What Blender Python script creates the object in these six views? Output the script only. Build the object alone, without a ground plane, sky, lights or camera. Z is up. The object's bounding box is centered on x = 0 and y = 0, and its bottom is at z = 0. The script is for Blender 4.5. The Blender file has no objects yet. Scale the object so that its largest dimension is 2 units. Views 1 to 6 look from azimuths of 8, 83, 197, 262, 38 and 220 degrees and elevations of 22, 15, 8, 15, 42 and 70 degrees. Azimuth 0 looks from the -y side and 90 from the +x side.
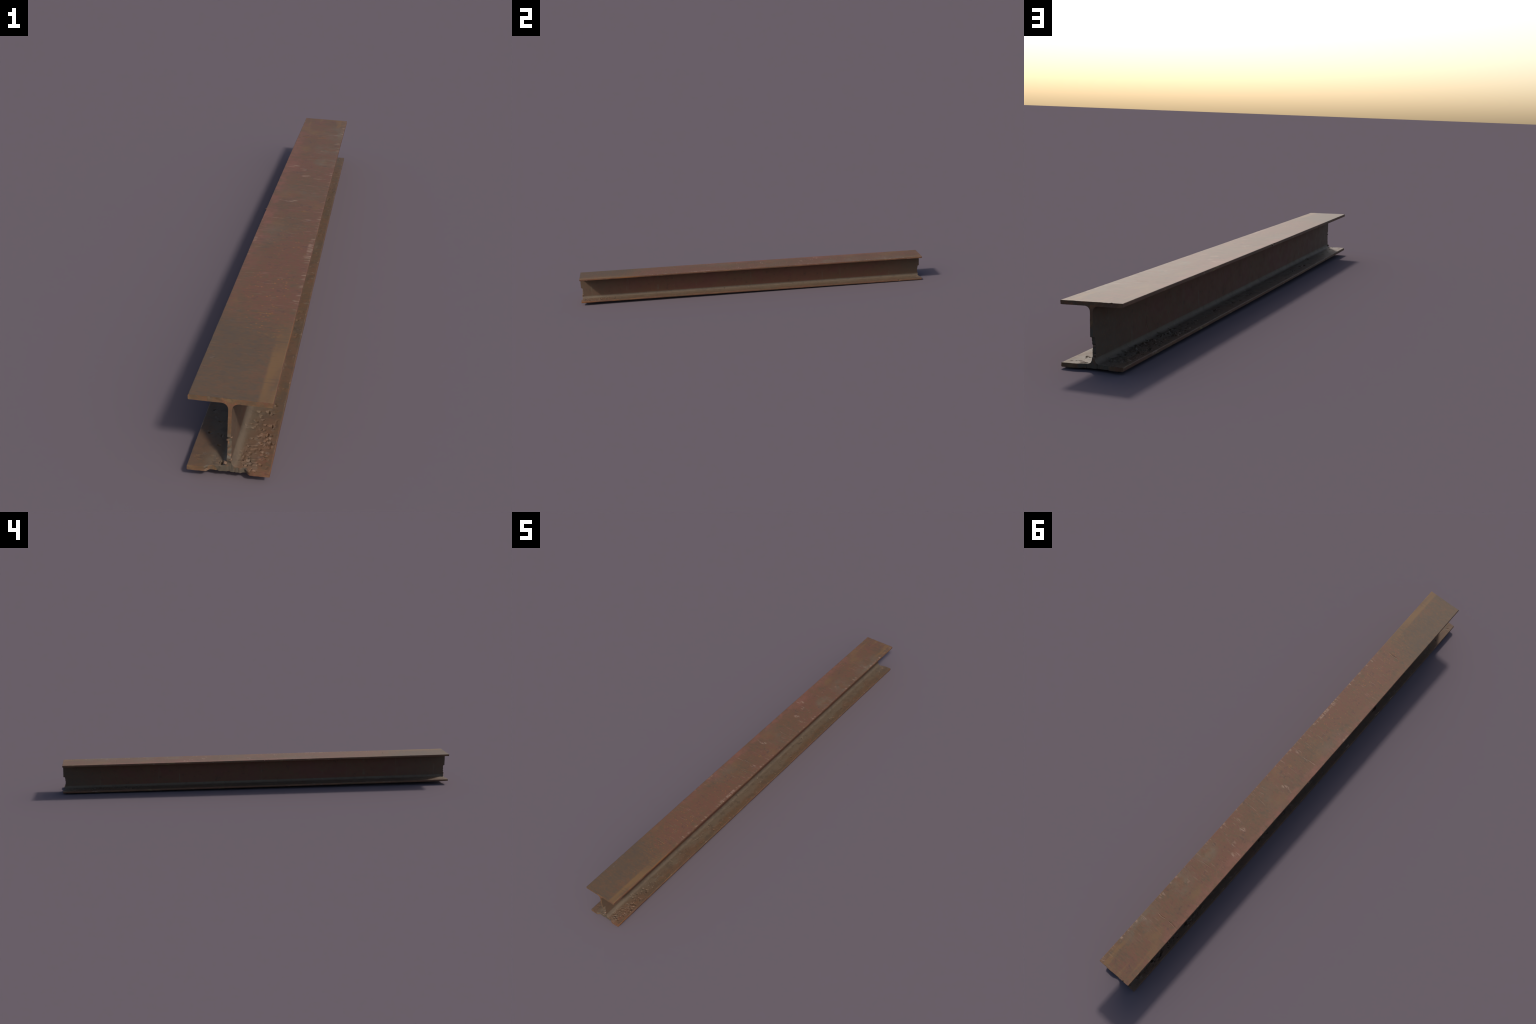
"""Short length of rusty rolled steel I-beam with torch-cut, partly torn ends."""
import bpy, math
import numpy as np

RNG = np.random.default_rng(41)

# ------------------------------------------------------------------ sizes (m)
W, H = 0.1426, 0.1426          # flange width, section height
TF, TW, RF = 0.0092, 0.0063, 0.0118   # flange / web thickness, fillet radius
BEV = 0.0013                   # rolled edge rounding
Y0, Y1 = -1.0, 1.0       # nominal cut planes

# ------------------------------------------------------------------ noise
def _hash(ix, iy, iz, seed):
    h = (ix.astype(np.int64) * 374761393 + iy.astype(np.int64) * 668265263
         + iz.astype(np.int64) * 2147483647 + seed * 1274126177) & 0xFFFFFFFF
    h = ((h ^ (h >> 13)) * 1274126177) & 0xFFFFFFFF
    h = ((h ^ (h >> 16)) * 2246822519) & 0xFFFFFFFF
    return ((h ^ (h >> 15)) & 0xFFFFFF) / float(0xFFFFFF) * 2 - 1

def noise(x, y, z=None, seed=0):
    """Smooth value noise, about -1..1."""
    x = np.asarray(x, float); y = np.asarray(y, float)
    z = np.zeros_like(x + y) if z is None else np.asarray(z, float)
    x, y, z = np.broadcast_arrays(x, y, z)
    fx, fy, fz = np.floor(x), np.floor(y), np.floor(z)
    u, v, w = x - fx, y - fy, z - fz
    u, v, w = (t * t * t * (t * (t * 6 - 15) + 10) for t in (u, v, w))
    r = 0
    for a in (0, 1):
        for b in (0, 1):
            for c in (0, 1):
                r = r + _hash(fx + a, fy + b, fz + c, seed) * (u if a else 1 - u) * (v if b else 1 - v) * (w if c else 1 - w)
    return r

def fbm(x, y, z=None, seed=0, octaves=3):
    r, amp = 0, 1.0
    for o in range(octaves):
        k = 2.03 ** o
        r = r + amp * noise(np.asarray(x) * k, np.asarray(y) * k, None if z is None else np.asarray(z) * k, seed + 17 * o)
        amp *= 0.5
    return r / 1.6

def sstep(a, b, t):
    t = np.clip((t - a) / (b - a), 0, 1)
    return t * t * (3 - 2 * t)

# ------------------------------------------------------------------ cross-section
# Columns of a flange: rounded edge, flat, fillet, web, fillet, flat, rounded edge.
def flange_columns(step=0.0016):
    half_web = TW / 2
    edge = [W / 2 - BEV * 0.29, W / 2 - BEV]
    flat_in = half_web + RF
    n = int((W / 2 - BEV - flat_in) / step)
    flat = list(np.linspace(W / 2 - BEV, flat_in, n + 1)[1:])
    fil = [half_web + RF * (1 - math.sin(a)) for a in np.linspace(0, math.pi / 2, 9)[1:]]
    right = edge + flat + fil
    web = list(np.linspace(half_web, -half_web, 5)[1:-1])
    cols = right + web + [-c for c in reversed(right)]
    return np.array(cols[::-1])          # -x to +x

COLS = flange_columns()
NC = len(COLS)
ROWS = np.array([0.0, BEV, TF * 0.33, TF * 0.5, TF * 0.67, TF - BEV, TF])   # depth below outer face
NR = len(ROWS)

def inner_depth(x):
    """Depth of the inner face (with fillet) below the outer face."""
    d = np.full_like(x, TF)
    t = np.clip((TW / 2 + RF - np.abs(x)) / RF, 0, 1)
    return d + RF * (1 - np.sqrt(np.clip(1 - t * t, 0, 1)))

INNER = inner_depth(COLS)
IW = [i for i, x in enumerate(COLS) if abs(x) <= TW / 2 + 1e-9]     # web columns
NW = len(IW)
HZ = RF + TF
WEB_H = np.linspace(H - HZ, HZ, 52)           # heights of the web rows, top to bottom

def flange_grid():
    """(NR, NC, 2): x and depth of every node of the flange section."""
    g = np.zeros((NR, NC, 2))
    for i, x in enumerate(COLS):
        sc = INNER[i] / TF
        for j, d in enumerate(ROWS):
            g[j, i] = (x, d * sc)
    # rounded corners and side faces
    for i, sgn in ((0, -1), (NC - 1, 1)):
        for j, d in enumerate(ROWS):
            g[j, i] = (sgn * W / 2, d)
        g[0, i] = (sgn * (W / 2 - BEV * 0.29), BEV * 0.29)
        g[-1, i] = (sgn * (W / 2 - BEV * 0.29), TF - BEV * 0.29)
    return g

FG = flange_grid()
nodes, top_id, bot_id, web_id = [], {}, {}, {}
def add(p):
    nodes.append(p); return len(nodes) - 1
for j in range(NR):
    for i in range(NC):
        x, d = FG[j, i]
        top_id[j, i] = add((x, H - d))
for k in range(1, len(WEB_H) - 1):
    for n, i in enumerate(IW):
        web_id[k, n] = add((COLS[i], WEB_H[k]))
for n, i in enumerate(IW):
    web_id[0, n] = top_id[NR - 1, i]
for j in range(NR):
    for i in range(NC):
        x, d = FG[j, i]
        bot_id[j, i] = add((x, d))
for n, i in enumerate(IW):
    web_id[len(WEB_H) - 1, n] = bot_id[NR - 1, i]
NODES = np.array(nodes)
NN = len(NODES)

# quads of the section (used for both cut faces), part number 0 top, 1 web, 2 bottom
sec_quads, sec_part = [], []
for j in range(NR - 1):
    for i in range(NC - 1):
        sec_quads.append((top_id[j, i], top_id[j + 1, i], top_id[j + 1, i + 1], top_id[j, i + 1])); sec_part.append(0)
        sec_quads.append((bot_id[j, i], bot_id[j, i + 1], bot_id[j + 1, i + 1], bot_id[j + 1, i])); sec_part.append(2)
for k in range(len(WEB_H) - 1):
    for n in range(NW - 1):
        sec_quads.append((web_id[k, n], web_id[k + 1, n], web_id[k + 1, n + 1], web_id[k, n + 1])); sec_part.append(1)

# outline of the section, one closed loop, with the face region of each segment
iL, iR = IW[0], IW[-1]
loop, seg = [], []           # seg[n] names the segment from loop[n] to loop[n+1]
def run(ids, name):
    for a in ids:
        loop.append(a); seg.append(name)
run([top_id[0, i] for i in range(NC - 1, 0, -1)], 'top_face')
run([top_id[j, 0] for j in range(NR - 1)], 'top_edge')
run([top_id[NR - 1, i] for i in range(0, iL)], 'top_under')
run([web_id[k, 0] for k in range(len(WEB_H) - 1)], 'web_face')
run([bot_id[NR - 1, i] for i in range(iL, 0, -1)], 'low_face')
run([bot_id[j, 0] for j in range(NR - 1, 0, -1)], 'low_edge')
run([bot_id[0, i] for i in range(NC - 1)], 'low_under')
run([bot_id[j, NC - 1] for j in range(NR - 1)], 'low_edge')
run([bot_id[NR - 1, i] for i in range(NC - 1, iR, -1)], 'low_face')
run([web_id[k, NW - 1] for k in range(len(WEB_H) - 1, 0, -1)], 'web_face')
run([top_id[NR - 1, i] for i in range(iR, NC - 1)], 'top_under')
run([top_id[j, NC - 1] for j in range(NR - 1, 0, -1)], 'top_edge')
LOOP = np.array(loop)
NL = len(LOOP)
SEG_PART = {'top_face': 0, 'top_edge': 0, 'top_under': 0, 'web_face': 1, 'low_face': 2, 'low_edge': 2, 'low_under': 2}
LP = NODES[LOOP]
# outward normals of the outline
nxt, prv = np.roll(LP, -1, 0), np.roll(LP, 1, 0)
tan = (nxt - prv); tan /= np.linalg.norm(tan, axis=1)[:, None] + 1e-12
LN = np.stack([tan[:, 1], -tan[:, 0]], 1)
if np.dot(LN[0], (0, 1)) < 0:
    LN = -LN

# ------------------------------------------------------------------ stations along the beam
def stations():
    parts = [np.linspace(Y0, Y0 + 0.03, 28), np.linspace(Y0 + 0.03, -0.74, 180), np.linspace(-0.74, 0.45, 560),
             np.linspace(0.45, Y1 - 0.03, 340), np.linspace(Y1 - 0.03, Y1, 28)]
    return np.concatenate([p if n == 0 else p[1:] for n, p in enumerate(parts)])
YS = stations()
M = len(YS)

# ------------------------------------------------------------------ torch-cut ends
def cut_depth(x, h, end):
    """How far the cut face lies inside the nominal plane at (x, h)."""
    s = 31 if end < 0 else 77
    rough = 0.0005 * fbm(x * 90, h * 90, seed=s) + 0.0003 * fbm(x * 300, h * 300, seed=s + 3)
    steps = 0.0010 * np.round(1.5 * fbm(x * 150, h * 25, seed=s + 5, octaves=2))
    mid = H / 2
    wob = 0.0022 * noise(x * 0 + 3.3, h * 110, seed=s + 9) + 0.001 * noise(x * 0 + 9.1, h * 330, seed=s + 2)
    if end < 0:
        torn = (1 - sstep(0.0672, 0.0705, h)) * sstep(0.026, 0.033, h)
        web = torn * (0.0072 + 0.0035 * sstep(-0.003, 0.004, x) + wob + steps)
        foot = (1 - sstep(0.024, 0.032, h)) * sstep(0.010, 0.0125, h) * 0.0035
        lo = 1 - sstep(0.017, 0.022, h)
        a = -0.0405 + 0.003 * noise(h * 300, x * 0, seed=5)
        b = 0.0335 + 0.003 * noise(h * 420, x * 0, seed=6)
        low = lo * sstep(a - 0.001, a + 0.004, x) * (1 - sstep(b - 0.006, b, x)) * (0.0058 + steps * 1.2 + 0.0012 * fbm(x * 110, h * 60, seed=8))
        low = low + lo * 0.0018 * sstep(0.02, 0.027, x) * (1 - sstep(b, b + 0.002, x))
        nick = 0.0012 * (np.exp(-((x + 0.036) / 0.0012) ** 2) + np.exp(-((x + 0.014) / 0.0012) ** 2)) * sstep(H - 0.004, H, h)
        return np.maximum(0, rough + web + foot * (1 - lo) + low + nick + 0.0008)
    torn = (1 - sstep(0.0655, 0.068, h)) * sstep(0.014, 0.026, h)
    web = torn * (0.0085 + 0.002 * sstep(0.001, -0.004, x) + wob + steps)
    lo = 1 - sstep(0.014, 0.024, h)
    low = lo * sstep(-0.052, -0.020, x) * (1 - sstep(0.012, 0.046, x)) * (0.0062 + steps * 1.3) + lo * np.abs(steps) * 0.5
    up = sstep(H - 0.022, H - 0.012, h)
    ragged = up * (0.0009 * np.abs(fbm(x * 120, h * 40, seed=91)) * 1.8)
    chip = up * (0.0045 * np.exp(-((x + 0.0455) / 0.0022) ** 2) * sstep(H - 0.008, H - 0.002, h))
    return np.maximum(0, rough + web + low + ragged + chip + 0.0008)

# ------------------------------------------------------------------ surface relief
# grid of outline points along the beam: index [station, outline]
X = np.tile(LP[:, 0], (M, 1)); Hh = np.tile(LP[:, 1], (M, 1)); Y = np.tile(YS[:, None], (1, NL))
fade = 0.03
d0 = cut_depth(LP[:, 0], LP[:, 1], -1)[None, :]
d1 = cut_depth(LP[:, 0], LP[:, 1], 1)[None, :]
Y = Y + d0 * np.clip(1 - (Y - Y0) / fade, 0, 1) - d1 * np.clip(1 - (Y1 - Y) / fade, 0, 1)

reg = np.array(seg)
prev_reg = np.roll(reg, 1)
def mask(name):
    return (reg == name) | (prev_reg == name)
m_top, m_low, m_web = mask('top_face'), mask('low_face'), mask('web_face')
m_under, m_lowund = mask('top_under'), mask('low_under')
m_tedge, m_ledge = mask('top_edge'), mask('low_edge')

D = np.zeros((M, NL))                    # displacement along the outline normal
P3 = (X, Y, Hh)
D += 0.00022 * fbm(X * 22, Y * 9, Hh * 22, seed=11)                # rolling waviness
D += 0.00010 * fbm(X * 150, Y * 150, Hh * 150, seed=12)            # scale
# nibbled flange edges
nib = np.clip(fbm(X * 30, Y * 55, Hh * 90, seed=13) - 0.35, 0, 1)
D -= 0.0011 * nib * (m_tedge | m_ledge)[None, :]
for ypos, sgn, dep, wid in ((-0.04, -1, 0.0028, 0.004), (-0.52, 1, 0.0012, 0.003), (0.71, 1, 0.001, 0.003),
                            (-0.10, 1, 0.0011, 0.005), (0.2, 1, 0.0009, 0.004), (-0.79, -1, 0.0010, 0.003)):
    D -= dep * np.exp(-((Y - ypos) / wid) ** 2) * (m_tedge[None, :] & (X * sgn > 0)) * sstep(H - 0.008, H - 0.002, Hh)
for ypos, sgn, dep, wid in ((0.86, 1, 0.0022, 0.004), (-0.83, -1, 0.0015, 0.004), (-0.69, -1, 0.0014, 0.003), (-0.36, 1, 0.0015, 0.002)):
    D -= dep * np.exp(-((Y - ypos) / wid) ** 2) * (m_ledge[None, :] & (X * sgn > 0))

YS_ACT = Y
def window(cx, cy, r, m, coord=X):
    ks = np.where((YS > cy - r - 0.012) & (YS < cy + r + 0.012))[0]
    ls = np.where(m & (np.abs(coord[0] - cx) < r + 0.004))[0]
    if len(ks) == 0 or len(ls) == 0:
        return None
    return np.ix_(ks, ls)

def pit(cx, cy, a, b, ang, depth, m, seed, rim=0.5, coord=X):
    """Irregular corroded hollow with a burr raised along one side."""
    ix = window(cx, cy, 2.6 * max(a, b), m, coord)
    if ix is None: return
    u, v = coord[ix] - cx, Y[ix] - cy
    ca, sa = math.cos(ang), math.sin(ang)
    p, q = (u * ca + v * sa) / a, (-u * sa + v * ca) / b
    r = np.hypot(p, q) * 1.12 + 0.55 * noise(u * 300, v * 300, seed=seed) + 0.30 * noise(u * 700, v * 700, seed=seed + 1)
    D[ix] -= 2.2 * depth * (1 - sstep(0.72, 1.0, r)) * (0.35 + 0.65 * sstep(-0.9, 0.9, p))
    D[ix] += 0.45 * depth * rim * np.exp(-((r - 1.2) / 0.22) ** 2) * sstep(0.1, -0.9, p)

def lump(cx, cy, a, b, ang, height, m, seed, coord=X):
    ix = window(cx, cy, 2.2 * max(a, b), m, coord)
    if ix is None: return
    u, v = coord[ix] - cx, Y[ix] - cy
    ca, sa = math.cos(ang), math.sin(ang)
    p, q = (u * ca + v * sa) / (0.75 * a), (-u * sa + v * ca) / (0.75 * b)
    r = np.hypot(p, q) + 0.5 * noise(u * 280, v * 280, seed=seed) + 0.15 * noise(u * 700, v * 700, seed=seed + 1)
    D[ix] += height * 0.65 * (1 - sstep(0.35, 1.05, r))

def crack(cx, cy, length, ang, depth, m, seed, width=0.0011, coord=X, bend=0.15):
    """Narrow wavering groove with a raised lip."""
    ix = window(cx, cy, length, m, coord)
    if ix is None: return
    u, v = coord[ix] - cx, Y[ix] - cy
    ca, sa = math.cos(ang), math.sin(ang)
    p, q = u * ca + v * sa, -u * sa + v * ca
    q = q + 0.5 * bend * length * noise(p / length * 2.5 + 5, p * 0 + seed, seed=seed) + bend * (p * p) / length
    along = 1 - sstep(0.34, 0.5, np.abs(p) / length)
    D[ix] -= depth * np.exp(-(q / width) ** 2) * along
    D[ix] += 0.45 * depth * np.exp(-((q - 2.2 * width) / (1.3 * width)) ** 2) * along

right_low = m_low & (LP[:, 0] > TW / 2 + 0.002)
left_low = m_low & (LP[:, 0] < -TW / 2 - 0.002)

# the large hollows near the torch-cut end, (x, y, half sizes, turn, depth)
for n, (cx, cy, a, b, g, dp) in enumerate((
        (0.0535, -0.8507, .0042, .0060, 0.2, .0022), (0.0466, -0.8834, .0085, .0075, 0.3, .0030),
        (0.0381, -0.8896, .0036, .0040, 0.0, .0018), (0.0600, -0.9091, .0060, .0055, 0.5, .0026),
        (0.0288, -0.9706, .0070, .0042, 0.3, .0024), (0.0492, -0.9627, .0045, .0035, 0.0, .0013),
        (0.0435, -0.8045, .0055, .0070, 0.9, .0022), (0.0519, -0.7782, .0045, .0045, 0.3, .0018),
        (0.0366, -0.8659, .0035, .0055, 0.1, .0018), (0.0246, -0.8392, .0050, .0045, 0.4, .0015),
        (0.0433, -0.8500, .0030, .0035, 0.0, .0015), (0.0259, -0.9829, .0045, .0040, 0.2, .0020),
        (0.0097, -0.8580, .0030, .0050, 0.0, .0012), (0.0500, -0.8100, .0050, .0040, 1.0, .0020),
        (0.0082, -0.1701, .0040, .0055, 0.3, .0018), (0.0360, -0.0455, .0055, .0050, 0.2, .0014),
        (0.0182, 0.3058, .0050, .0045, 0.5, .0015), (0.0118, -0.0338, .0030, .0040, 0.0, .0015))):
    pit(cx, cy, a, b, g, dp, right_low, 100 + 3 * n, rim=0.7)
for n, (cx, cy, a, b, g, hh) in enumerate((
        (0.0552, -0.8913, .0070, .0060, 0.3, .0026), (0.0636, -0.9177, .0048, .0055, 0.3, .0026),
        (0.0499, -0.9382, .0045, .0055, 0.0, .0026), (0.0420, -0.9791, .0065, .0050, 0.2, .0030),
        (0.0330, -0.9770, .0050, .0040, 0.7, .0026), (0.0361, -0.9638, .0042, .0030, 0.2, .0018),
        (0.0158, -0.8499, .0030, .0030, 0.0, .0016), (0.0498, -0.6064, .0035, .0040, 0.0, .0016),
        (0.0495, 0.0431, .0035, .0035, 0.0, .0016), (0.0350, 0.0268, .0030, .0030, 0.0, .0014),
        (0.0522, 0.4465, .0070, .0040, 0.9, .0009), (0.0509, 0.5861, .0050, .0080, -0.6, .0008),
        (0.0400, 0.8000, .0040, .0040, 0.0, .0010))):
    lump(cx, cy, a, b, g, hh, right_low, 200 + 3 * n)
for n, (cx, cy, ln, g, dp) in enumerate((
        (0.0197, -0.959, .020, 1.5, .0012), (0.0100, -0.8706, .014, 1.4, .0010), (0.0066, -0.8111, .045, 1.55, .0009),
        (0.0309, -0.9211, .022, 0.3, .0010), (0.0262, -0.8381, .016, -0.8, .0010), (0.0187, -0.5783, .032, 0.5, .0010),
        (0.0442, -0.7380, .018, -0.3, .0012), (0.0146, -0.2620, .050, 1.2, .0010), (0.0198, -0.1283, .050, 1.35, .0008),
        (0.0284, -0.4769, .040, 1.3, .0011), (0.0430, -0.3736, .022, 0.9, .0012), (0.0350, 0.1175, .030, 1.3, .0010),
        (0.0132, 0.3048, .030, 1.0, .0011), (0.0097, 0.7993, .026, 0.8, .0008), (0.0209, 0.3876, .018, 0.2, .0009))):
    crack(cx, cy, ln, g, dp, right_low, 300 + n)
# hollows on the shaded side, thickest towards the far end
for n, (cx, cy, a, b, g, dp) in enumerate((
        (-0.0496, 0.8255, .0060, .0070, 0.2, .0020), (-0.0430, 0.8700, .0070, .0080, 0.5, .0028),
        (-0.0436, 0.7780, .0045, .0050, 0.0, .0018), (-0.0440, 0.6862, .0075, .0100, 0.3, .0026),
        (-0.0441, 0.4576, .0045, .0050, 0.0, .0015), (-0.0299, 0.3720, .0050, .0080, 0.4, .0018),
        (-0.0417, 0.2539, .0060, .0080, 0.9, .0016), (-0.0185, 0.0574, .0045, .0060, 0.0, .0015),
        (-0.0459, -0.4806, .0055, .0140, 0.1, .0020), (-0.0157, -0.6342, .0060, .0160, 0.2, .0025),
        (-0.0200, 0.7500, .0060, .0090, 0.5, .0024), (-0.0280, 0.9000, .0050, .0060, 0.5, .0022),
        (-0.0137, -0.9823, .0020, .0090, 0.0, .0020), (-0.0180, -0.9800, .0015, .0060, 0.0, .0015),
        (-0.0274, -0.9302, .0030, .0030, 0.0, .0016))):
    pit(cx, cy, a, b, g, dp, left_low, 400 + 3 * n, rim=0.8)
for n, (cx, cy, a, b, g, hh) in enumerate((
        (-0.0520, 0.9444, .0110, .0140, 0.3, .0030), (-0.0518, 0.6005, .0060, .0200, 0.0, .0018),
        (-0.0480, 0.6600, .0050, .0080, 0.0, .0020), (-0.0200, 0.7000, .0080, .0120, 0.3, .0024),
        (-0.0365, 0.5068, .0040, .0060, 0.0, .0016), (-0.0400, -0.4650, .0050, .0120, 0.0, .0018),
        (-0.0300, 0.9650, .0070, .0090, 0.0, .0022), (-0.0450, 0.7900, .0045, .0055, 0.0, .0020))):
    lump(cx, cy, a, b, g, hh, left_low, 500 + 3 * n)
for n in range(60):
    cy = 0.97 - 0.36 * RNG.random() ** 1.2
    cx = -RNG.uniform(0.012, 0.060) if RNG.random() < 0.5 else -RNG.uniform(0.012, 0.030)
    k = RNG.uniform(0.5, 1.2)
    if RNG.random() < 0.55:
        lump(cx, cy, .0062 * k, .0080 * k, RNG.uniform(0, 3), .0034 * k, left_low, 2000 + 3 * n)
    else:
        pit(cx, cy, .0040 * k, .0055 * k, RNG.uniform(0, 3), .0022 * k, left_low, 2000 + 3 * n, rim=0.8)
for n, (cx, cy, a, b) in enumerate(((0.0428, 0.9366, .0040, .0055), (0.0400, 0.9480, .0030, .0040), (0.0340, 0.9420, .0030, .0030), (0.0415, 0.9748, .0060, .0025),
                                    (0.0574, 0.9789, .0022, .0022), (0.0300, 0.9820, .0060, .0030), (0.0220, 0.9860, .0050, .0030))):
    pit(cx, cy, a, b, 0.3, .0014, right_low, 2300 + 3 * n, rim=0.7)
# ragged fields of scale loss: merged flakes, dense at the near end (+x) and the far end (-x), thin elsewhere
FIELD = fbm(X * 75 + 0.5 * noise(X * 200, Y * 200, seed=61), Y * 60 + 0.5 * noise(X * 200, Y * 200, seed=62), seed=60, octaves=4)
CLUMP = fbm(X * 14, Y * 9, seed=63, octaves=2)
dense_r = 0.22 * (1 - sstep(-0.97, -0.66, Y)) + 0.09
dense_l = 0.34 * sstep(0.45, 0.92, Y) + 0.07
away = sstep(TW / 2 + 0.5 * RF, TW / 2 + RF, np.abs(X)) * (1 - sstep(W / 2 - 0.012, W / 2 - 0.004, np.abs(X)))
for mm, dens in ((right_low, dense_r), (left_low, dense_l)):
    th = 0.66 - dens - 0.28 * np.clip(CLUMP, -0.6, 0.9)
    bite = sstep(th, th + 0.07, FIELD) * away * mm[None, :]
    lip = np.exp(-((FIELD - th + 0.07) / 0.05) ** 2) * away * mm[None, :]
    amp = 0.0007 + 0.0022 * dens
    D -= bite * amp
    D += lip * amp * 0.45
D += 0.00022 * fbm(X * 70, Y * 45, seed=66) * m_low[None, :] * away
# a scatter of small hollows, burrs and grooves following the same densities
for n in range(170):
    side = 1 if RNG.random() < 0.5 else -1
    if side > 0:
        cy = -0.985 + 0.28 * RNG.random() if RNG.random() < 0.55 else RNG.uniform(-0.98, 0.97)
        cx = RNG.uniform(0.014, 0.062)
    else:
        cy = 0.985 - 0.45 * RNG.random() if RNG.random() < 0.5 else RNG.uniform(-0.9, 0.97)
        cx = -RNG.uniform(0.014, 0.060)
    m = right_low if side > 0 else left_low
    t, k = RNG.random(), RNG.uniform(0.4, 1.0)
    if t < 0.62:
        pit(cx, cy, .0036 * k, .0040 * k, RNG.uniform(0, 3), .0013 * k, m, 700 + 3 * n, rim=0.7)
    elif t < 0.76:
        lump(cx, cy, .0032 * k, .0034 * k, RNG.uniform(0, 3), .0011 * k, m, 700 + 3 * n)
    else:
        crack(cx, cy, .018 * k, RNG.uniform(0, 3), .0009 * k, m, 700 + n)
# dents and scratches in the upper face
for n, (cx, cy, ln, g, dp) in enumerate((
        (0.0093, -0.6600, .056, 0.02, .0010), (0.0080, 0.7330, .036, 0.02, .0011), (-0.0400, 0.7310, .036, -0.05, .0011),
        (0.0142, 0.4800, .050, 0.1, .0005), (-0.0180, -0.0900, .050, 0.05, .0005), (0.0430, 0.4020, .020, -0.2, .0006),
        (-0.0300, 0.4300, .018, 0.2, .0006), (0.0200, -0.0270, .010, 0.4, .0009))):
    crack(cx, cy, ln, g, dp, m_top, 900 + n, bend=0.06)
lump(0.0255, -0.0254, .0075, .0030, 0.35, .0009, m_top, 951)
lump(-0.052, -0.862, .0030, .0028, 0.0, .0007, m_top, 955)
for n in range(26):
    k = RNG.uniform(0.5, 1)
    pit(RNG.uniform(-0.066, 0.066), RNG.uniform(-0.97, 0.97), .0024 * k, .0018 * k, RNG.uniform(0, 3), .0003 * k, m_top, 960 + 2 * n, rim=0.3)
# web: dotted groove and a few shallow scars (height is the cross coordinate)
for sgn in (-1, 1):
    mw = m_web & (LP[:, 0] * sgn > 0)
    for n in range(26):
        crack(RNG.uniform(0.03, 0.12), RNG.uniform(-0.95, 0.95), RNG.uniform(.008, .025), RNG.uniform(0, 3), RNG.uniform(.0002, .0005), mw, 1100 + n + 40 * sgn, coord=Hh)
mw = m_web & (LP[:, 0] < 0)
crack(0.045, 0.735, .040, 0.45, .0010, mw, 1201, coord=Hh)
crack(0.118, 0.955, .022, 1.5, .0008, mw, 1202, coord=Hh)
# drips of scale under the upper flange near the far end
for cx, cy, a, hh in ((0.044, 0.990, .0030, .0020), (0.036, 0.991, .0040, .0016), (0.050, 0.6, .003, .001), (-0.05, 0.2, .003, .001)):
    lump(cx, cy, a, a * 1.6, 0, hh, m_under, int(1300 + cx * 1000))

X = X + D * LN[:, 0][None, :]
Hh = Hh + D * LN[:, 1][None, :]

# ------------------------------------------------------------------ placing: slight tilt, twist and sweep of the bar
def place(x, y, h):
    t = (y + 1) / 2
    w = h - H / 2
    k = h / H                                            # 0 lower flange, 1 upper flange
    zc = 0.0862 + (0.0731 - 0.0862) * t - 0.0003 * sstep(-0.3, -0.9, y)
    roll_low, roll_up = -0.004 - 0.024 * t, -0.025 - 0.006 * t    # the flanges are not quite parallel
    roll = roll_low + (roll_up - roll_low) * k
    lean = -0.024 - 0.002 * t
    xc = 0.0026 - 0.0023 * t - 0.0021 * (1 - y * y)      # the bar bows sideways by a few millimetres
    x = x * (1 - 0.013 * sstep(-0.15, -0.65, y))         # rolled a little narrower towards the near end
    return xc + x - w * lean, y, zc + w + x * roll

# ------------------------------------------------------------------ one mesh for the whole bar
gx, gy, gz = place(X, Y, Hh)
side = np.stack([gx, gy, gz], -1).reshape(-1, 3)
inner_nodes = np.setdiff1d(np.arange(NN), LOOP)
def cap_vertices(end):
    x, h = NODES[inner_nodes, 0], NODES[inner_nodes, 1]
    d = cut_depth(x, h, end)
    y = (Y0 + d) if end < 0 else (Y1 - d)
    return np.stack(place(x, y, h), -1)
cap0, cap1 = cap_vertices(-1), cap_vertices(1)
VERTS = np.concatenate([side, cap0, cap1])
node_to_loop = {n: i for i, n in enumerate(LOOP)}
inner_pos = {n: i for i, n in enumerate(inner_nodes)}
def cap_index(n, end):
    if n in node_to_loop:
        return node_to_loop[n] + (0 if end < 0 else (M - 1) * NL)
    return M * NL + inner_pos[n] + (0 if end < 0 else len(inner_nodes))

kk, ll = np.meshgrid(np.arange(M - 1), np.arange(NL), indexing='ij')
l2 = (ll + 1) % NL
A, B = kk * NL + ll, kk * NL + l2
C, Dq = (kk + 1) * NL + l2, (kk + 1) * NL + ll
F_side = np.stack([A, Dq, C, B], -1).reshape(-1, 4)
part_of_seg = np.array([SEG_PART[s] for s in seg])
mat_of_seg = np.array([{'top_face': 0, 'low_face': 2, 'web_face': 1, 'top_under': 1, 'low_under': 1, 'top_edge': 3, 'low_edge': 3}[s] for s in seg])
P_side = np.tile(part_of_seg, M - 1); M_side = np.tile(mat_of_seg, M - 1)
F_c0 = np.array([[cap_index(n, -1) for n in q] for q in sec_quads])
F_c1 = np.array([[cap_index(n, 1) for n in q[::-1]] for q in sec_quads])
FACES = np.concatenate([F_side, F_c0, F_c1])
PART = np.concatenate([P_side, sec_part, sec_part])
MAT = np.concatenate([M_side, np.full(2 * len(sec_quads), 4)])

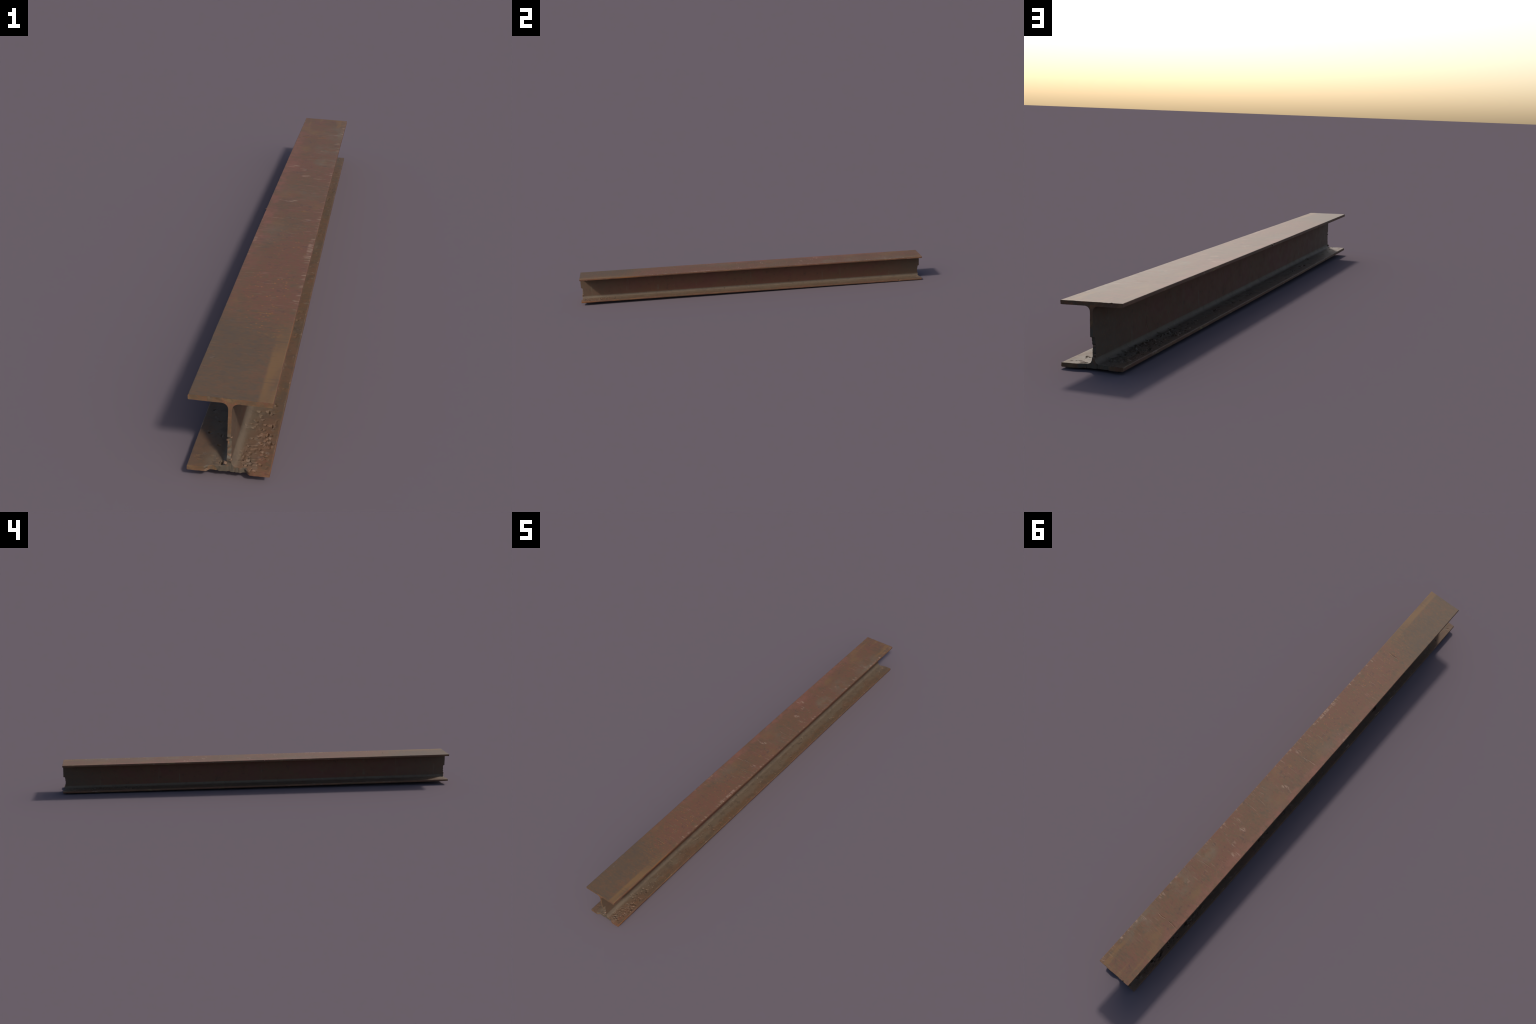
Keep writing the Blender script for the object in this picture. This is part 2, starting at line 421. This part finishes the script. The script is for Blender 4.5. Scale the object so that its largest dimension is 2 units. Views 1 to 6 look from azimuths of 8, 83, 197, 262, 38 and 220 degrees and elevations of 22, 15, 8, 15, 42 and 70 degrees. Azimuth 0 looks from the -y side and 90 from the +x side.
def orient():
    """Make the side winding point outward; cut faces follow their own direction."""
    v = VERTS
    def nrm(f): return np.cross(v[f[1]] - v[f[0]], v[f[2]] - v[f[0]])
    mid = (M // 2) * NL + 20
    if nrm(FACES[mid])[2] < 0:
        FACES[:len(F_side)] = FACES[:len(F_side), ::-1]
    a = len(F_side)
    if nrm(FACES[a])[1] > 0: FACES[a:a + len(F_c0)] = FACES[a:a + len(F_c0), ::-1]
    a += len(F_c0)
    if nrm(FACES[a])[1] < 0: FACES[a:] = FACES[a:, ::-1]
orient()

def quad_mesh(name, verts, faces):
    me = bpy.data.meshes.new(name)
    me.vertices.add(len(verts)); me.vertices.foreach_set('co', verts.astype(np.float32).ravel())
    me.loops.add(faces.size); me.loops.foreach_set('vertex_index', faces.astype(np.int32).ravel())
    me.polygons.add(len(faces)); me.polygons.foreach_set('loop_start', np.arange(0, faces.size, 4, dtype=np.int32))
    me.update(calc_edges=True)
    return me

whole = quad_mesh('whole_bar', VERTS, FACES)
whole.polygons.foreach_set('use_smooth', np.ones(len(FACES), bool))
whole.set_sharp_from_angle(angle=math.radians(50))
whole.update()
CN = np.zeros(FACES.size * 3, np.float32)
whole.corner_normals.foreach_get('vector', CN)
CN = CN.reshape(-1, 4, 3)

# ------------------------------------------------------------------ node helpers
class Nodes:
    def __init__(self, name):
        self.mat = bpy.data.materials.new(name); self.mat.use_nodes = True
        self.t = self.mat.node_tree; self.t.nodes.clear()
        tc = self.t.nodes.new('ShaderNodeTexCoord'); self.co = tc.outputs['Object']
        sp = self.t.nodes.new('ShaderNodeSeparateXYZ'); self.link(self.co, sp.inputs[0])
        self.x, self.y, self.z = sp.outputs
    def link(self, a, b): self.t.links.new(a, b)
    def put(self, sock, v):
        if isinstance(v, bpy.types.NodeSocket): self.link(v, sock)
        else: sock.default_value = v
    def math(self, op, a, b=0.0, c=0.0, clamp=False):
        n = self.t.nodes.new('ShaderNodeMath'); n.operation = op; n.use_clamp = clamp
        self.put(n.inputs[0], a); self.put(n.inputs[1], b); self.put(n.inputs[2], c)
        return n.outputs[0]
    def add(self, a, b): return self.math('ADD', a, b)
    def mul(self, a, b, clamp=False): return self.math('MULTIPLY', a, b, clamp=clamp)
    def ramp(self, v, lo, hi, a=0.0, b=1.0):
        n = self.t.nodes.new('ShaderNodeMapRange'); n.interpolation_type = 'SMOOTHSTEP'
        self.put(n.inputs['Value'], v)
        n.inputs['From Min'].default_value = lo; n.inputs['From Max'].default_value = hi
        n.inputs['To Min'].default_value = a; n.inputs['To Max'].default_value = b
        return n.outputs['Result']
    def noise(self, scale, stretch=(1, 1, 1), offset=(0, 0, 0), detail=3.0, rough=0.55, turn=0.0):
        mp = self.t.nodes.new('ShaderNodeMapping')
        mp.inputs['Scale'].default_value = stretch; mp.inputs['Location'].default_value = offset
        mp.inputs['Rotation'].default_value = (0, 0, turn)
        self.link(self.co, mp.inputs['Vector'])
        n = self.t.nodes.new('ShaderNodeTexNoise'); n.inputs['Scale'].default_value = scale
        n.inputs['Detail'].default_value = detail; n.inputs['Roughness'].default_value = rough
        self.link(mp.outputs[0], n.inputs['Vector'])
        return n.outputs['Fac']
    def spots(self, scale, lo, hi):
        n = self.t.nodes.new('ShaderNodeTexVoronoi'); n.inputs['Scale'].default_value = scale
        self.link(self.co, n.inputs['Vector'])
        d = self.math('ADD', n.outputs['Distance'], self.mul(self.math('SUBTRACT', self.noise(scale * 2.2, detail=1), 0.5), 0.5))
        return self.ramp(d, lo, hi, 1.0, 0.0)
    def mix(self, f, a, b):
        n = self.t.nodes.new('ShaderNodeMix'); n.data_type = 'RGBA'
        self.put(n.inputs[0], f)
        for s, v in ((n.inputs[6], a), (n.inputs[7], b)):
            if isinstance(v, tuple): s.default_value = (*v, 1)
            else: self.link(v, s)
        return n.outputs[2]
    def blob(self, cx, cy, rx, ry, turn=0.0, soft=0.5):
        """Soft elliptical patch lying in the xy plane."""
        dx, dy = self.math('SUBTRACT', self.x, cx), self.math('SUBTRACT', self.y, cy)
        if turn:
            c, s = math.cos(turn), math.sin(turn)
            dx, dy = (self.add(self.mul(dx, c), self.mul(dy, s)), self.add(self.mul(dx, -s), self.mul(dy, c)))
        p, q = self.mul(dx, 1 / rx), self.mul(dy, 1 / ry)
        r = self.math('SQRT', self.add(self.mul(p, p), self.mul(q, q)))
        return self.ramp(r, 1 - soft, 1 + soft, 1.0, 0.0)
    def both(self, *ms):
        r = ms[0]
        for m in ms[1:]: r = self.mul(r, m)
        return r
    def most(self, *ms):
        r = ms[0]
        for m in ms[1:]: r = self.math('MAXIMUM', r, m)
        return r
    def finish(self, color, rough=0.55, bump=None, strength=0.3, dist=0.0006, spec=0.36):
        b = self.t.nodes.new('ShaderNodeBsdfPrincipled'); o = self.t.nodes.new('ShaderNodeOutputMaterial')
        self.link(b.outputs[0], o.inputs[0])
        self.put(b.inputs['Base Color'], color if not isinstance(color, tuple) else (*color, 1))
        self.put(b.inputs['Roughness'], rough)
        b.inputs['Specular IOR Level'].default_value = spec
        if bump is not None:
            n = self.t.nodes.new('ShaderNodeBump'); n.inputs['Strength'].default_value = strength
            n.inputs['Distance'].default_value = dist
            self.link(bump, n.inputs['Height']); self.link(n.outputs[0], b.inputs['Normal'])
        return self.mat

RED = (0.110, 0.046, 0.026)
BROWN = (0.098, 0.050, 0.025)
OLIVE = (0.081, 0.049, 0.026)
DARK = (0.056, 0.037, 0.025)
PINK = (0.145, 0.056, 0.037)
ORANGE = (0.210, 0.082, 0.022)
OCHRE = (0.135, 0.072, 0.027)
GREY = (0.104, 0.075, 0.049)
PALE = (0.230, 0.150, 0.105)
SCALE_GREY = (0.056, 0.048, 0.035)

ROUGH = 0.68

def rust_base(n, red_bias):
    big = n.noise(5.0, (1.6, 0.8, 1.6), detail=4)
    mid = n.noise(38, (1, 0.8, 1), (3, 1, 2), detail=4, rough=0.6)
    fine = n.noise(240, (0.7, 1.3, 1), (1, 7, 2), detail=3, rough=0.65)
    t = n.add(n.add(n.mul(n.math('SUBTRACT', big, 0.5), 1.9), n.mul(n.math('SUBTRACT', mid, 0.5), 1.1)), red_bias)
    blot = n.noise(120, (0.8, 1.1, 1), (5, 2, 8), detail=4, rough=0.65)
    t = n.add(t, n.mul(n.math('SUBTRACT', fine, 0.5), 1.0))
    t = n.add(t, n.mul(n.math('SUBTRACT', blot, 0.5), 2.3))
    t = n.add(t, n.mul(n.math('SUBTRACT', n.noise(75, (0.35, 1.3, 1), (2, 2, 5), detail=4, rough=0.6), 0.5), 1.3))
    c = n.mix(n.ramp(t, -0.85, -0.35), (0.070, 0.046, 0.029), OLIVE)
    c = n.mix(n.ramp(t, -0.40, 0.0), c, BROWN)
    c = n.mix(n.ramp(t, 0.0, 0.42), c, RED)
    dark = n.ramp(n.add(mid, n.mul(n.math('SUBTRACT', blot, 0.5), 0.9)), 0.58, 0.80)
    c = n.mix(n.mul(dark, 0.75), c, DARK)
    return c, fine, mid

def material_upper_face():
    n = Nodes('rust_upper_face')
    # olive-brown at both cut ends, red-brown between
    front = n.ramp(n.add(n.y, n.mul(n.noise(7, detail=2), 0.30)), -0.72, -0.38)
    back = n.ramp(n.add(n.y, n.mul(n.noise(9, (1, 1, 1), (4, 4, 4), detail=2), 0.2)), 0.70, 0.98)
    bias = n.math('SUBTRACT', n.mul(front, 0.62), n.add(0.42, n.mul(back, 0.15)))
    bias = n.add(bias, n.mul(n.ramp(n.y, -0.1, 0.4), -0.10))
    c, fine, mid = rust_base(n, bias)
    # pinker rust along the -x border of the middle
    edge = n.both(n.ramp(n.add(n.x, n.mul(n.math('SUBTRACT', n.noise(14, (1, .6, 1), (8, 2, 0)), 0.5), 0.08)), -0.065, -0.028, 1, 0),
                  n.ramp(n.y, -0.62, -0.2), n.ramp(n.y, 0.97, 0.80))
    edge = n.mul(edge, n.ramp(n.noise(34, (1, .7, 1), (3, 1, 8), detail=5, rough=0.65), 0.36, 0.62))
    c = n.mix(n.mul(edge, 0.85), c, PINK)
    # ochre streaks and the stripe along the +x border of the near end
    st = n.both(n.ramp(n.add(n.x, n.mul(n.math('SUBTRACT', n.noise(30, (1, .3, 1)), 0.5), 0.006)), 0.046, 0.053),
                n.ramp(n.y, -0.62, -0.86), n.ramp(n.noise(12, (2, 0.5, 1), (1, 1, 0)), 0.2, 0.6))
    c = n.mix(n.mul(st, 0.85), c, OCHRE)
    st2 = n.both(n.ramp(n.noise(26, (1.8, 0.16, 1), (2, 5, 0), detail=2), 0.52, 0.68), n.ramp(n.y, 0.62, 0.95))
    c = n.mix(n.mul(st2, 0.6), c, OCHRE)
    oc = n.ramp(n.noise(11, (1.2, 0.8, 1), (6, 3, 1), detail=4), 0.56, 0.72)
    c = n.mix(n.mul(oc, 0.45), c, OCHRE)
    # grey scale patches
    gp = n.most(n.blob(0.040, 0.583, 0.034, 0.055, 0.3), n.blob(0.042, 0.45, 0.030, 0.050), n.blob(0.05, 0.80, 0.03, 0.07, soft=0.8),
                n.mul(n.blob(-0.03, -0.20, 0.025, 0.06, soft=0.8), 0.5), n.mul(n.blob(0.0, 0.12, 0.05, 0.05, soft=0.8), 0.4))
    c = n.mix(n.mul(n.both(gp, n.ramp(n.noise(24, detail=4), 0.35, 0.62)), 0.75), c, GREY)
    dk = n.most(n.blob(0.0, 0.945, 0.05, 0.030, soft=0.4), n.blob(-0.035, 0.02, 0.025, 0.07), n.blob(-0.04, -0.27, 0.02, 0.05))
    c = n.mix(n.mul(n.both(dk, n.ramp(n.noise(60, (0.4, 1.2, 1), detail=5, rough=0.65), 0.40, 0.66)), 0.42), c, DARK)
    # orange freckles in clusters
    fr = n.both(n.spots(88, 0.12, 0.26), n.ramp(n.noise(45, (1, 1, 1), (1, 9, 4), detail=2), 0.38, 0.54), n.most(n.blob(0.01, -0.53, 0.05, 0.10, soft=0.7), n.mul(n.blob(0.02, -0.68, 0.05, 0.06, soft=0.6), 0.8),
                n.mul(n.blob(0.02, -0.24, 0.05, 0.12, soft=0.8), 0.8), n.mul(n.ramp(n.noise(10, (1, 1, 1), (9, 9, 1)), 0.52, 0.7), 0.4)))
    c = n.mix(n.mul(fr, 0.7), c, ORANGE)
    c = n.mix(n.mul(n.most(n.blob(0.0457, -0.753, 0.010, 0.010), n.blob(0.0255, -0.0235, 0.012, 0.006, 0.3), n.mul(n.blob(0.03, -0.75, 0.006, 0.006), 0.8)), n.ramp(n.noise(110, detail=3), 0.35, 0.7, 0.0, 0.55)), c, (0.17, 0.085, 0.025))
    # pale scrapes: short strokes across the flange
    streak = n.ramp(n.noise(160, (0.25, 1.3, 1), (3, 3, 3), detail=3), 0.46, 0.62)
    scrapes = n.most(*[n.mul(n.blob(*b[:4], turn=b[4], soft=0.45), b[5]) for b in (
        (-0.0006, 0.2885, 0.012, 0.009, 0.1, 1.0), (0.0395, 0.2736, 0.020, 0.007, 0.2, .6), (-0.0448, 0.3819, 0.016, 0.010, 0.5, .9),
        (-0.0134, 0.3537, 0.008, 0.012, 0.4, .7), (-0.018, -0.088, 0.032, 0.0035, 0.04, .9), (0.0438, -0.0901, 0.018, 0.006, 0.1, .7),
        (0.0649, -0.3539, 0.010, 0.022, 0.0, 1.0), (0.0568, 0.7809, 0.011, 0.006, 0.1, 1.0), (-0.0104, 0.0546, 0.012, 0.006, 0.5, .9),
        (-0.030, 0.05, 0.022, 0.003, -0.4, .6), (0.0616, 0.6733, 0.009, 0.014, 0.0, .8), (0.066, -0.28, 0.006, 0.05, 0.0, .9),
        (0.0694, -0.449, 0.006, 0.004, 0.0, 1.0), (0.0673, -0.5866, 0.007, 0.004, 0.0, 1.0), (0.0214, 0.5728, 0.004, 0.005, 0.0, .8),
        (-0.067, -0.25, 0.006, 0.020, 0.0, .6), (0.068, 0.985, 0.010, 0.007, 0.0, .9), (-0.052, -0.862, 0.004, 0.003, 0.0, .8),
        (0.07, 0.88, 0.004, 0.012, 0.0, .8), (0.0, -0.862, 0.004, 0.002, 0.0, .5), (0.055, -0.02, 0.02, 0.004, 0.1, .5))])
    c = n.mix(n.mul(n.both(scrapes, streak), 0.75), c, PALE)
    nick = n.both(n.ramp(n.x, 0.060, 0.071), n.ramp(n.noise(70, (0.35, 1.2, 1), (2, 0, 0), detail=3), 0.55, 0.68), n.ramp(n.y, -0.75, -0.5))
    nick2 = n.both(n.ramp(n.x, -0.064, -0.070), n.ramp(n.noise(60, (0.35, 1.2, 1), (7, 0, 0), detail=3), 0.60, 0.72))
    c = n.mix(n.mul(n.most(nick, nick2), 0.6), c, PALE)
    hair = n.ramp(n.noise(420, (0.10, 1.0, 1), (1, 2, 3), detail=2, turn=0.08), 0.66, 0.76)
    c = n.mix(n.mul(hair, 0.22), c, PALE)
    worn = n.ramp(n.noise(7, (1.4, 1, 1), (5, 1, 7), detail=2), 0.46, 0.62)
    fine_cross = n.ramp(n.noise(150, (0.16, 1.5, 1), (4, 1, 3), detail=3, turn=-0.06), 0.60, 0.70)
    c = n.mix(n.mul(n.both(fine_cross, worn, n.ramp(n.y, -0.80, -0.50, 0.25, 1.0)), 0.36), c, PALE)
    dark_cross = n.ramp(n.noise(120, (0.16, 1.4, 1), (8, 5, 3), detail=3, turn=0.05), 0.58, 0.70)
    c = n.mix(n.mul(dark_cross, 0.35), c, DARK)
    return n.finish(c, ROUGH, fine, 0.12)

def material_web():
    n = Nodes('rust_rolled_steel')
    ends = n.math('MINIMUM', n.ramp(n.y, -1.0, -0.55), n.ramp(n.y, 1.0, 0.65))
    c, fine, mid = rust_base(n, n.math('SUBTRACT', n.mul(ends, 0.55), 0.18))
    maroon = n.both(n.ramp(n.noise(6.5, (1, 1, 1.6), (2, 4, 6), detail=4), 0.46, 0.62), ends)
    c = n.mix(n.mul(maroon, 0.75), c, (0.112, 0.040, 0.028))
    c = n.mix(n.mul(n.math('SUBTRACT', 1.0, ends), 0.45), c, (0.082, 0.058, 0.040))
    drip = n.both(n.ramp(n.noise(40, (0.1, 1, 0.06), (0, 3, 0), detail=2), 0.62, 0.70), n.ramp(n.noise(9, (1, 1, 3), (3, 3, 3)), 0.45, 0.65))
    c = n.mix(n.mul(drip, 0.7), c, GREY)
    c = n.mix(n.mul(n.spots(120, 0.10, 0.22), 0.25), c, ORANGE)
    return n.finish(c, n.ramp(mid, 0.3, 0.7, ROUGH, ROUGH + 0.1), n.add(fine, mid), 0.25)

def material_lower_face():
    n = Nodes('rust_dusty_lower_face')
    c, fine, mid = rust_base(n, -0.30)
    ax = n.math('ABSOLUTE', n.x)
    w = n.add(ax, n.mul(n.math('SUBTRACT', n.noise(16, (1, .5, 1), (5, 5, 5), detail=4), 0.5), 0.055))
    dust = n.ramp(w, 0.030, 0.058, 1.0, 0.0)
    c = n.mix(n.mul(dust, 0.80), c, GREY)
    brown = n.both(n.ramp(n.noise(13, (1, .7, 1), (2, 9, 1), detail=4), 0.50, 0.64), n.ramp(ax, 0.012, 0.022))
    c = n.mix(n.mul(brown, 0.7), c, (0.094, 0.050, 0.028))
    scale = n.ramp(n.noise(45, (1, .8, 1), (7, 3, 3), detail=5, rough=0.65), 0.50, 0.62)
    c = n.mix(n.mul(scale, 0.45), c, DARK)
    flake = n.ramp(n.noise(70, (1, .6, 1), (3, 7, 2), detail=4, rough=0.6), 0.60, 0.68)
    c = n.mix(n.mul(flake, 0.45), c, (0.135, 0.098, 0.070))
    fil = n.ramp(ax, 0.020, 0.012)
    c = n.mix(n.mul(fil, 0.15), c, (0.118, 0.090, 0.066))
    c = n.mix(n.both(n.ramp(n.noise(60, (1, 1, 1), (8, 1, 2), detail=3), 0.64, 0.74), 0.4), c, (0.15, 0.080, 0.050))
    c = n.mix(n.mul(n.both(n.ramp(n.y, -0.982, -0.996), n.ramp(n.x, 0.0, 0.02)), 0.3), c, (0.17, 0.075, 0.035))
    pale = n.both(n.ramp(n.noise(90, (1, 0.3, 1), (1, 4, 2)), 0.62, 0.70), n.ramp(ax, 0.060, 0.068))
    c = n.mix(n.mul(pale, 0.6), c, PALE)
    return n.finish(c, n.ramp(mid, 0.3, 0.7, ROUGH, ROUGH + 0.08), n.add(fine, mid), 0.3)

def material_edge():
    n = Nodes('rust_worn_edge')
    c, fine, mid = rust_base(n, 0.25)
    c = n.mix(n.mul(n.both(n.ramp(n.y, -0.60, -0.70), n.ramp(n.x, 0.0, 0.05), n.ramp(n.noise(20, (1, .5, 1), (2, 2, 2)), 0.40, 0.60)), 0.6), c, ORANGE)
    c = n.mix(n.mul(n.ramp(n.noise(28, (1, .35, 1), (3, 8, 1), detail=3), 0.54, 0.66), 0.55), c, (0.155, 0.078, 0.036))
    c = n.mix(n.mul(n.ramp(n.noise(60, (1, .3, 1), (1, 2, 9), detail=3), 0.62, 0.70), 0.6), c, PALE)
    c = n.mix(n.mul(n.ramp(n.noise(40, (1, .3, 1), (6, 2, 9), detail=3), 0.64, 0.70), 0.6), c, (0.20, 0.16, 0.06))
    return n.finish(c, ROUGH, n.add(fine, mid), 0.25)

def material_cut():
    n = Nodes('rust_torch_cut_face')
    c, fine, mid = rust_base(n, -0.08)
    k = n.noise(55, (1, 1, 1), (4, 6, 1), detail=3)
    c = n.mix(n.mul(n.ramp(k, 0.50, 0.66), 0.6), c, (0.135, 0.082, 0.038))
    c = n.mix(n.mul(n.ramp(n.noise(70, (1, 1, 1), (1, 6, 8), detail=3), 0.58, 0.68), 0.6), c, (0.18, 0.068, 0.026))
    # scale-grey where the torch went through
    low = n.ramp(n.z, 0.094, 0.084)
    torn = n.both(low, n.ramp(n.math('ABSOLUTE', n.add(n.x, 0.003)), 0.040, 0.033))
    c = n.mix(n.mul(n.both(torn, n.ramp(n.noise(80, detail=3), 0.34, 0.5)), 0.85), c, SCALE_GREY)
    return n.finish(c, ROUGH + 0.05, n.add(fine, n.mul(mid, 2)), 0.4)

def material_slag():
    n = Nodes('rust_slag')
    c = n.mix(n.ramp(n.noise(120, detail=3), 0.4, 0.62), (0.092, 0.066, 0.045), (0.150, 0.078, 0.045))
    c = n.mix(n.mul(n.ramp(n.noise(260, (1, 1, 1), (4, 4, 4)), 0.55, 0.65), 0.5), c, PALE)
    return n.finish(c, ROUGH + 0.05, n.noise(500), 0.4)

MATS = [material_upper_face(), material_web(), material_lower_face(), material_edge(), material_cut()]
SLAG = material_slag()

# ------------------------------------------------------------------ split into named parts
beam = bpy.data.objects.new('steel_beam', None)
bpy.context.scene.collection.objects.link(beam)
beam['label'] = 'rusty brown steel I-beam with ragged torch-cut ends'
beam['category'] = 'steel beam'

for part, name in ((0, 'upper_flange'), (1, 'web'), (2, 'lower_flange')):
    sel = np.where(PART == part)[0]
    used, inv = np.unique(FACES[sel], return_inverse=True)
    me = quad_mesh(name, VERTS[used], inv.reshape(-1, 4))
    for m in MATS: me.materials.append(m)
    me.polygons.foreach_set('material_index', MAT[sel].astype(np.int32))
    me.polygons.foreach_set('use_smooth', np.ones(len(sel), bool))
    me.update()
    me.normals_split_custom_set(CN[sel].reshape(-1, 3).tolist())
    ob = bpy.data.objects.new(name, me)
    bpy.context.scene.collection.objects.link(ob)
    ob.parent = beam
bpy.data.meshes.remove(whole)

# ------------------------------------------------------------------ slag lumps stuck to the torn end and the lower flange
import bmesh
def slag_mesh(seed):
    bm = bmesh.new()
    bmesh.ops.create_icosphere(bm, subdivisions=3, radius=1.0)
    co = np.array([v.co[:] for v in bm.verts])
    k = 1 + 0.28 * noise(co[:, 0] * 1.6, co[:, 1] * 1.6, co[:, 2] * 1.6, seed=seed) + 0.12 * noise(co[:, 0] * 4, co[:, 1] * 4, co[:, 2] * 4, seed=seed + 1)
    for v, s in zip(bm.verts, k): v.co *= s
    me = bpy.data.meshes.new('slag_lump'); bm.to_mesh(me); bm.free()
    me.polygons.foreach_set('use_smooth', np.ones(len(me.polygons), bool))
    me.materials.append(SLAG)
    return me
SLAG_SHAPES = [slag_mesh(s) for s in (3, 8, 15, 21)]
def slag(x, y, h, size, squash, n):
    ob = bpy.data.objects.new('slag_lump', SLAG_SHAPES[n % 4])
    px, py, pz = place(np.float64(x), np.float64(y), np.float64(h))
    ob.location = (float(px), float(py), float(pz))
    ob.rotation_euler = (0.3 * math.sin(n * 2.1), 0.3 * math.cos(n * 1.3), n * 1.7)
    ob.scale = (size, size * (0.8 + 0.3 * math.sin(n * 3.7)), size * squash)
    bpy.context.scene.collection.objects.link(ob)
    ob.parent = beam
# on the torn web end (near end, then far end)
for n, (x, y, h, s) in enumerate((
        (-0.0030, -0.9900, 0.0600, .0026), (-0.0005, -0.9890, 0.0665, .0022), (0.0022, -0.9880, 0.0640, .0020), (-0.0028, -0.9905, 0.0330, .0024),
        (0.0010, -0.9900, 0.0300, .0030), (-0.0035, -0.9890, 0.0455, .0018), (0.0025, -0.9930, 0.0235, .0030), (-0.0060, -0.9930, 0.0165, .0030),
        (0.0010, 0.9880, 0.0580, .0025), (-0.0005, 0.9880, 0.0470, .0028), (0.0010, 0.9880, 0.0360, .0024), (-0.0020, 0.9890, 0.0280, .0028),
        (0.0000, 0.9900, 0.0220, .0032))):
    slag(x, y, h, s, 1.0, n)
# crumbs lying among the hollows
for n, (x, y, s) in enumerate((
        (0.0575, -0.8925, .0034), (0.0636, -0.9177, .0032), (0.0499, -0.9382, .0034), (0.0440, -0.9800, .0038), (0.0270, -0.9840, .0030),
        (-0.0560, 0.9420, .0050), (-0.0460, 0.9500, .0044), (-0.0450, 0.7790, .0032), (-0.0470, 0.6680, .0034), (-0.0441, 0.4600, .0030),
        (-0.0330, 0.3600, .0026)  )):
    slag(x, y, TF - 0.0002, s, 0.5, n + 2)
# a scab of rust on the -x border of the upper flange
slag(-W / 2 - 0.0005, -0.0204, H - 0.004, .0032, 0.9, 5)
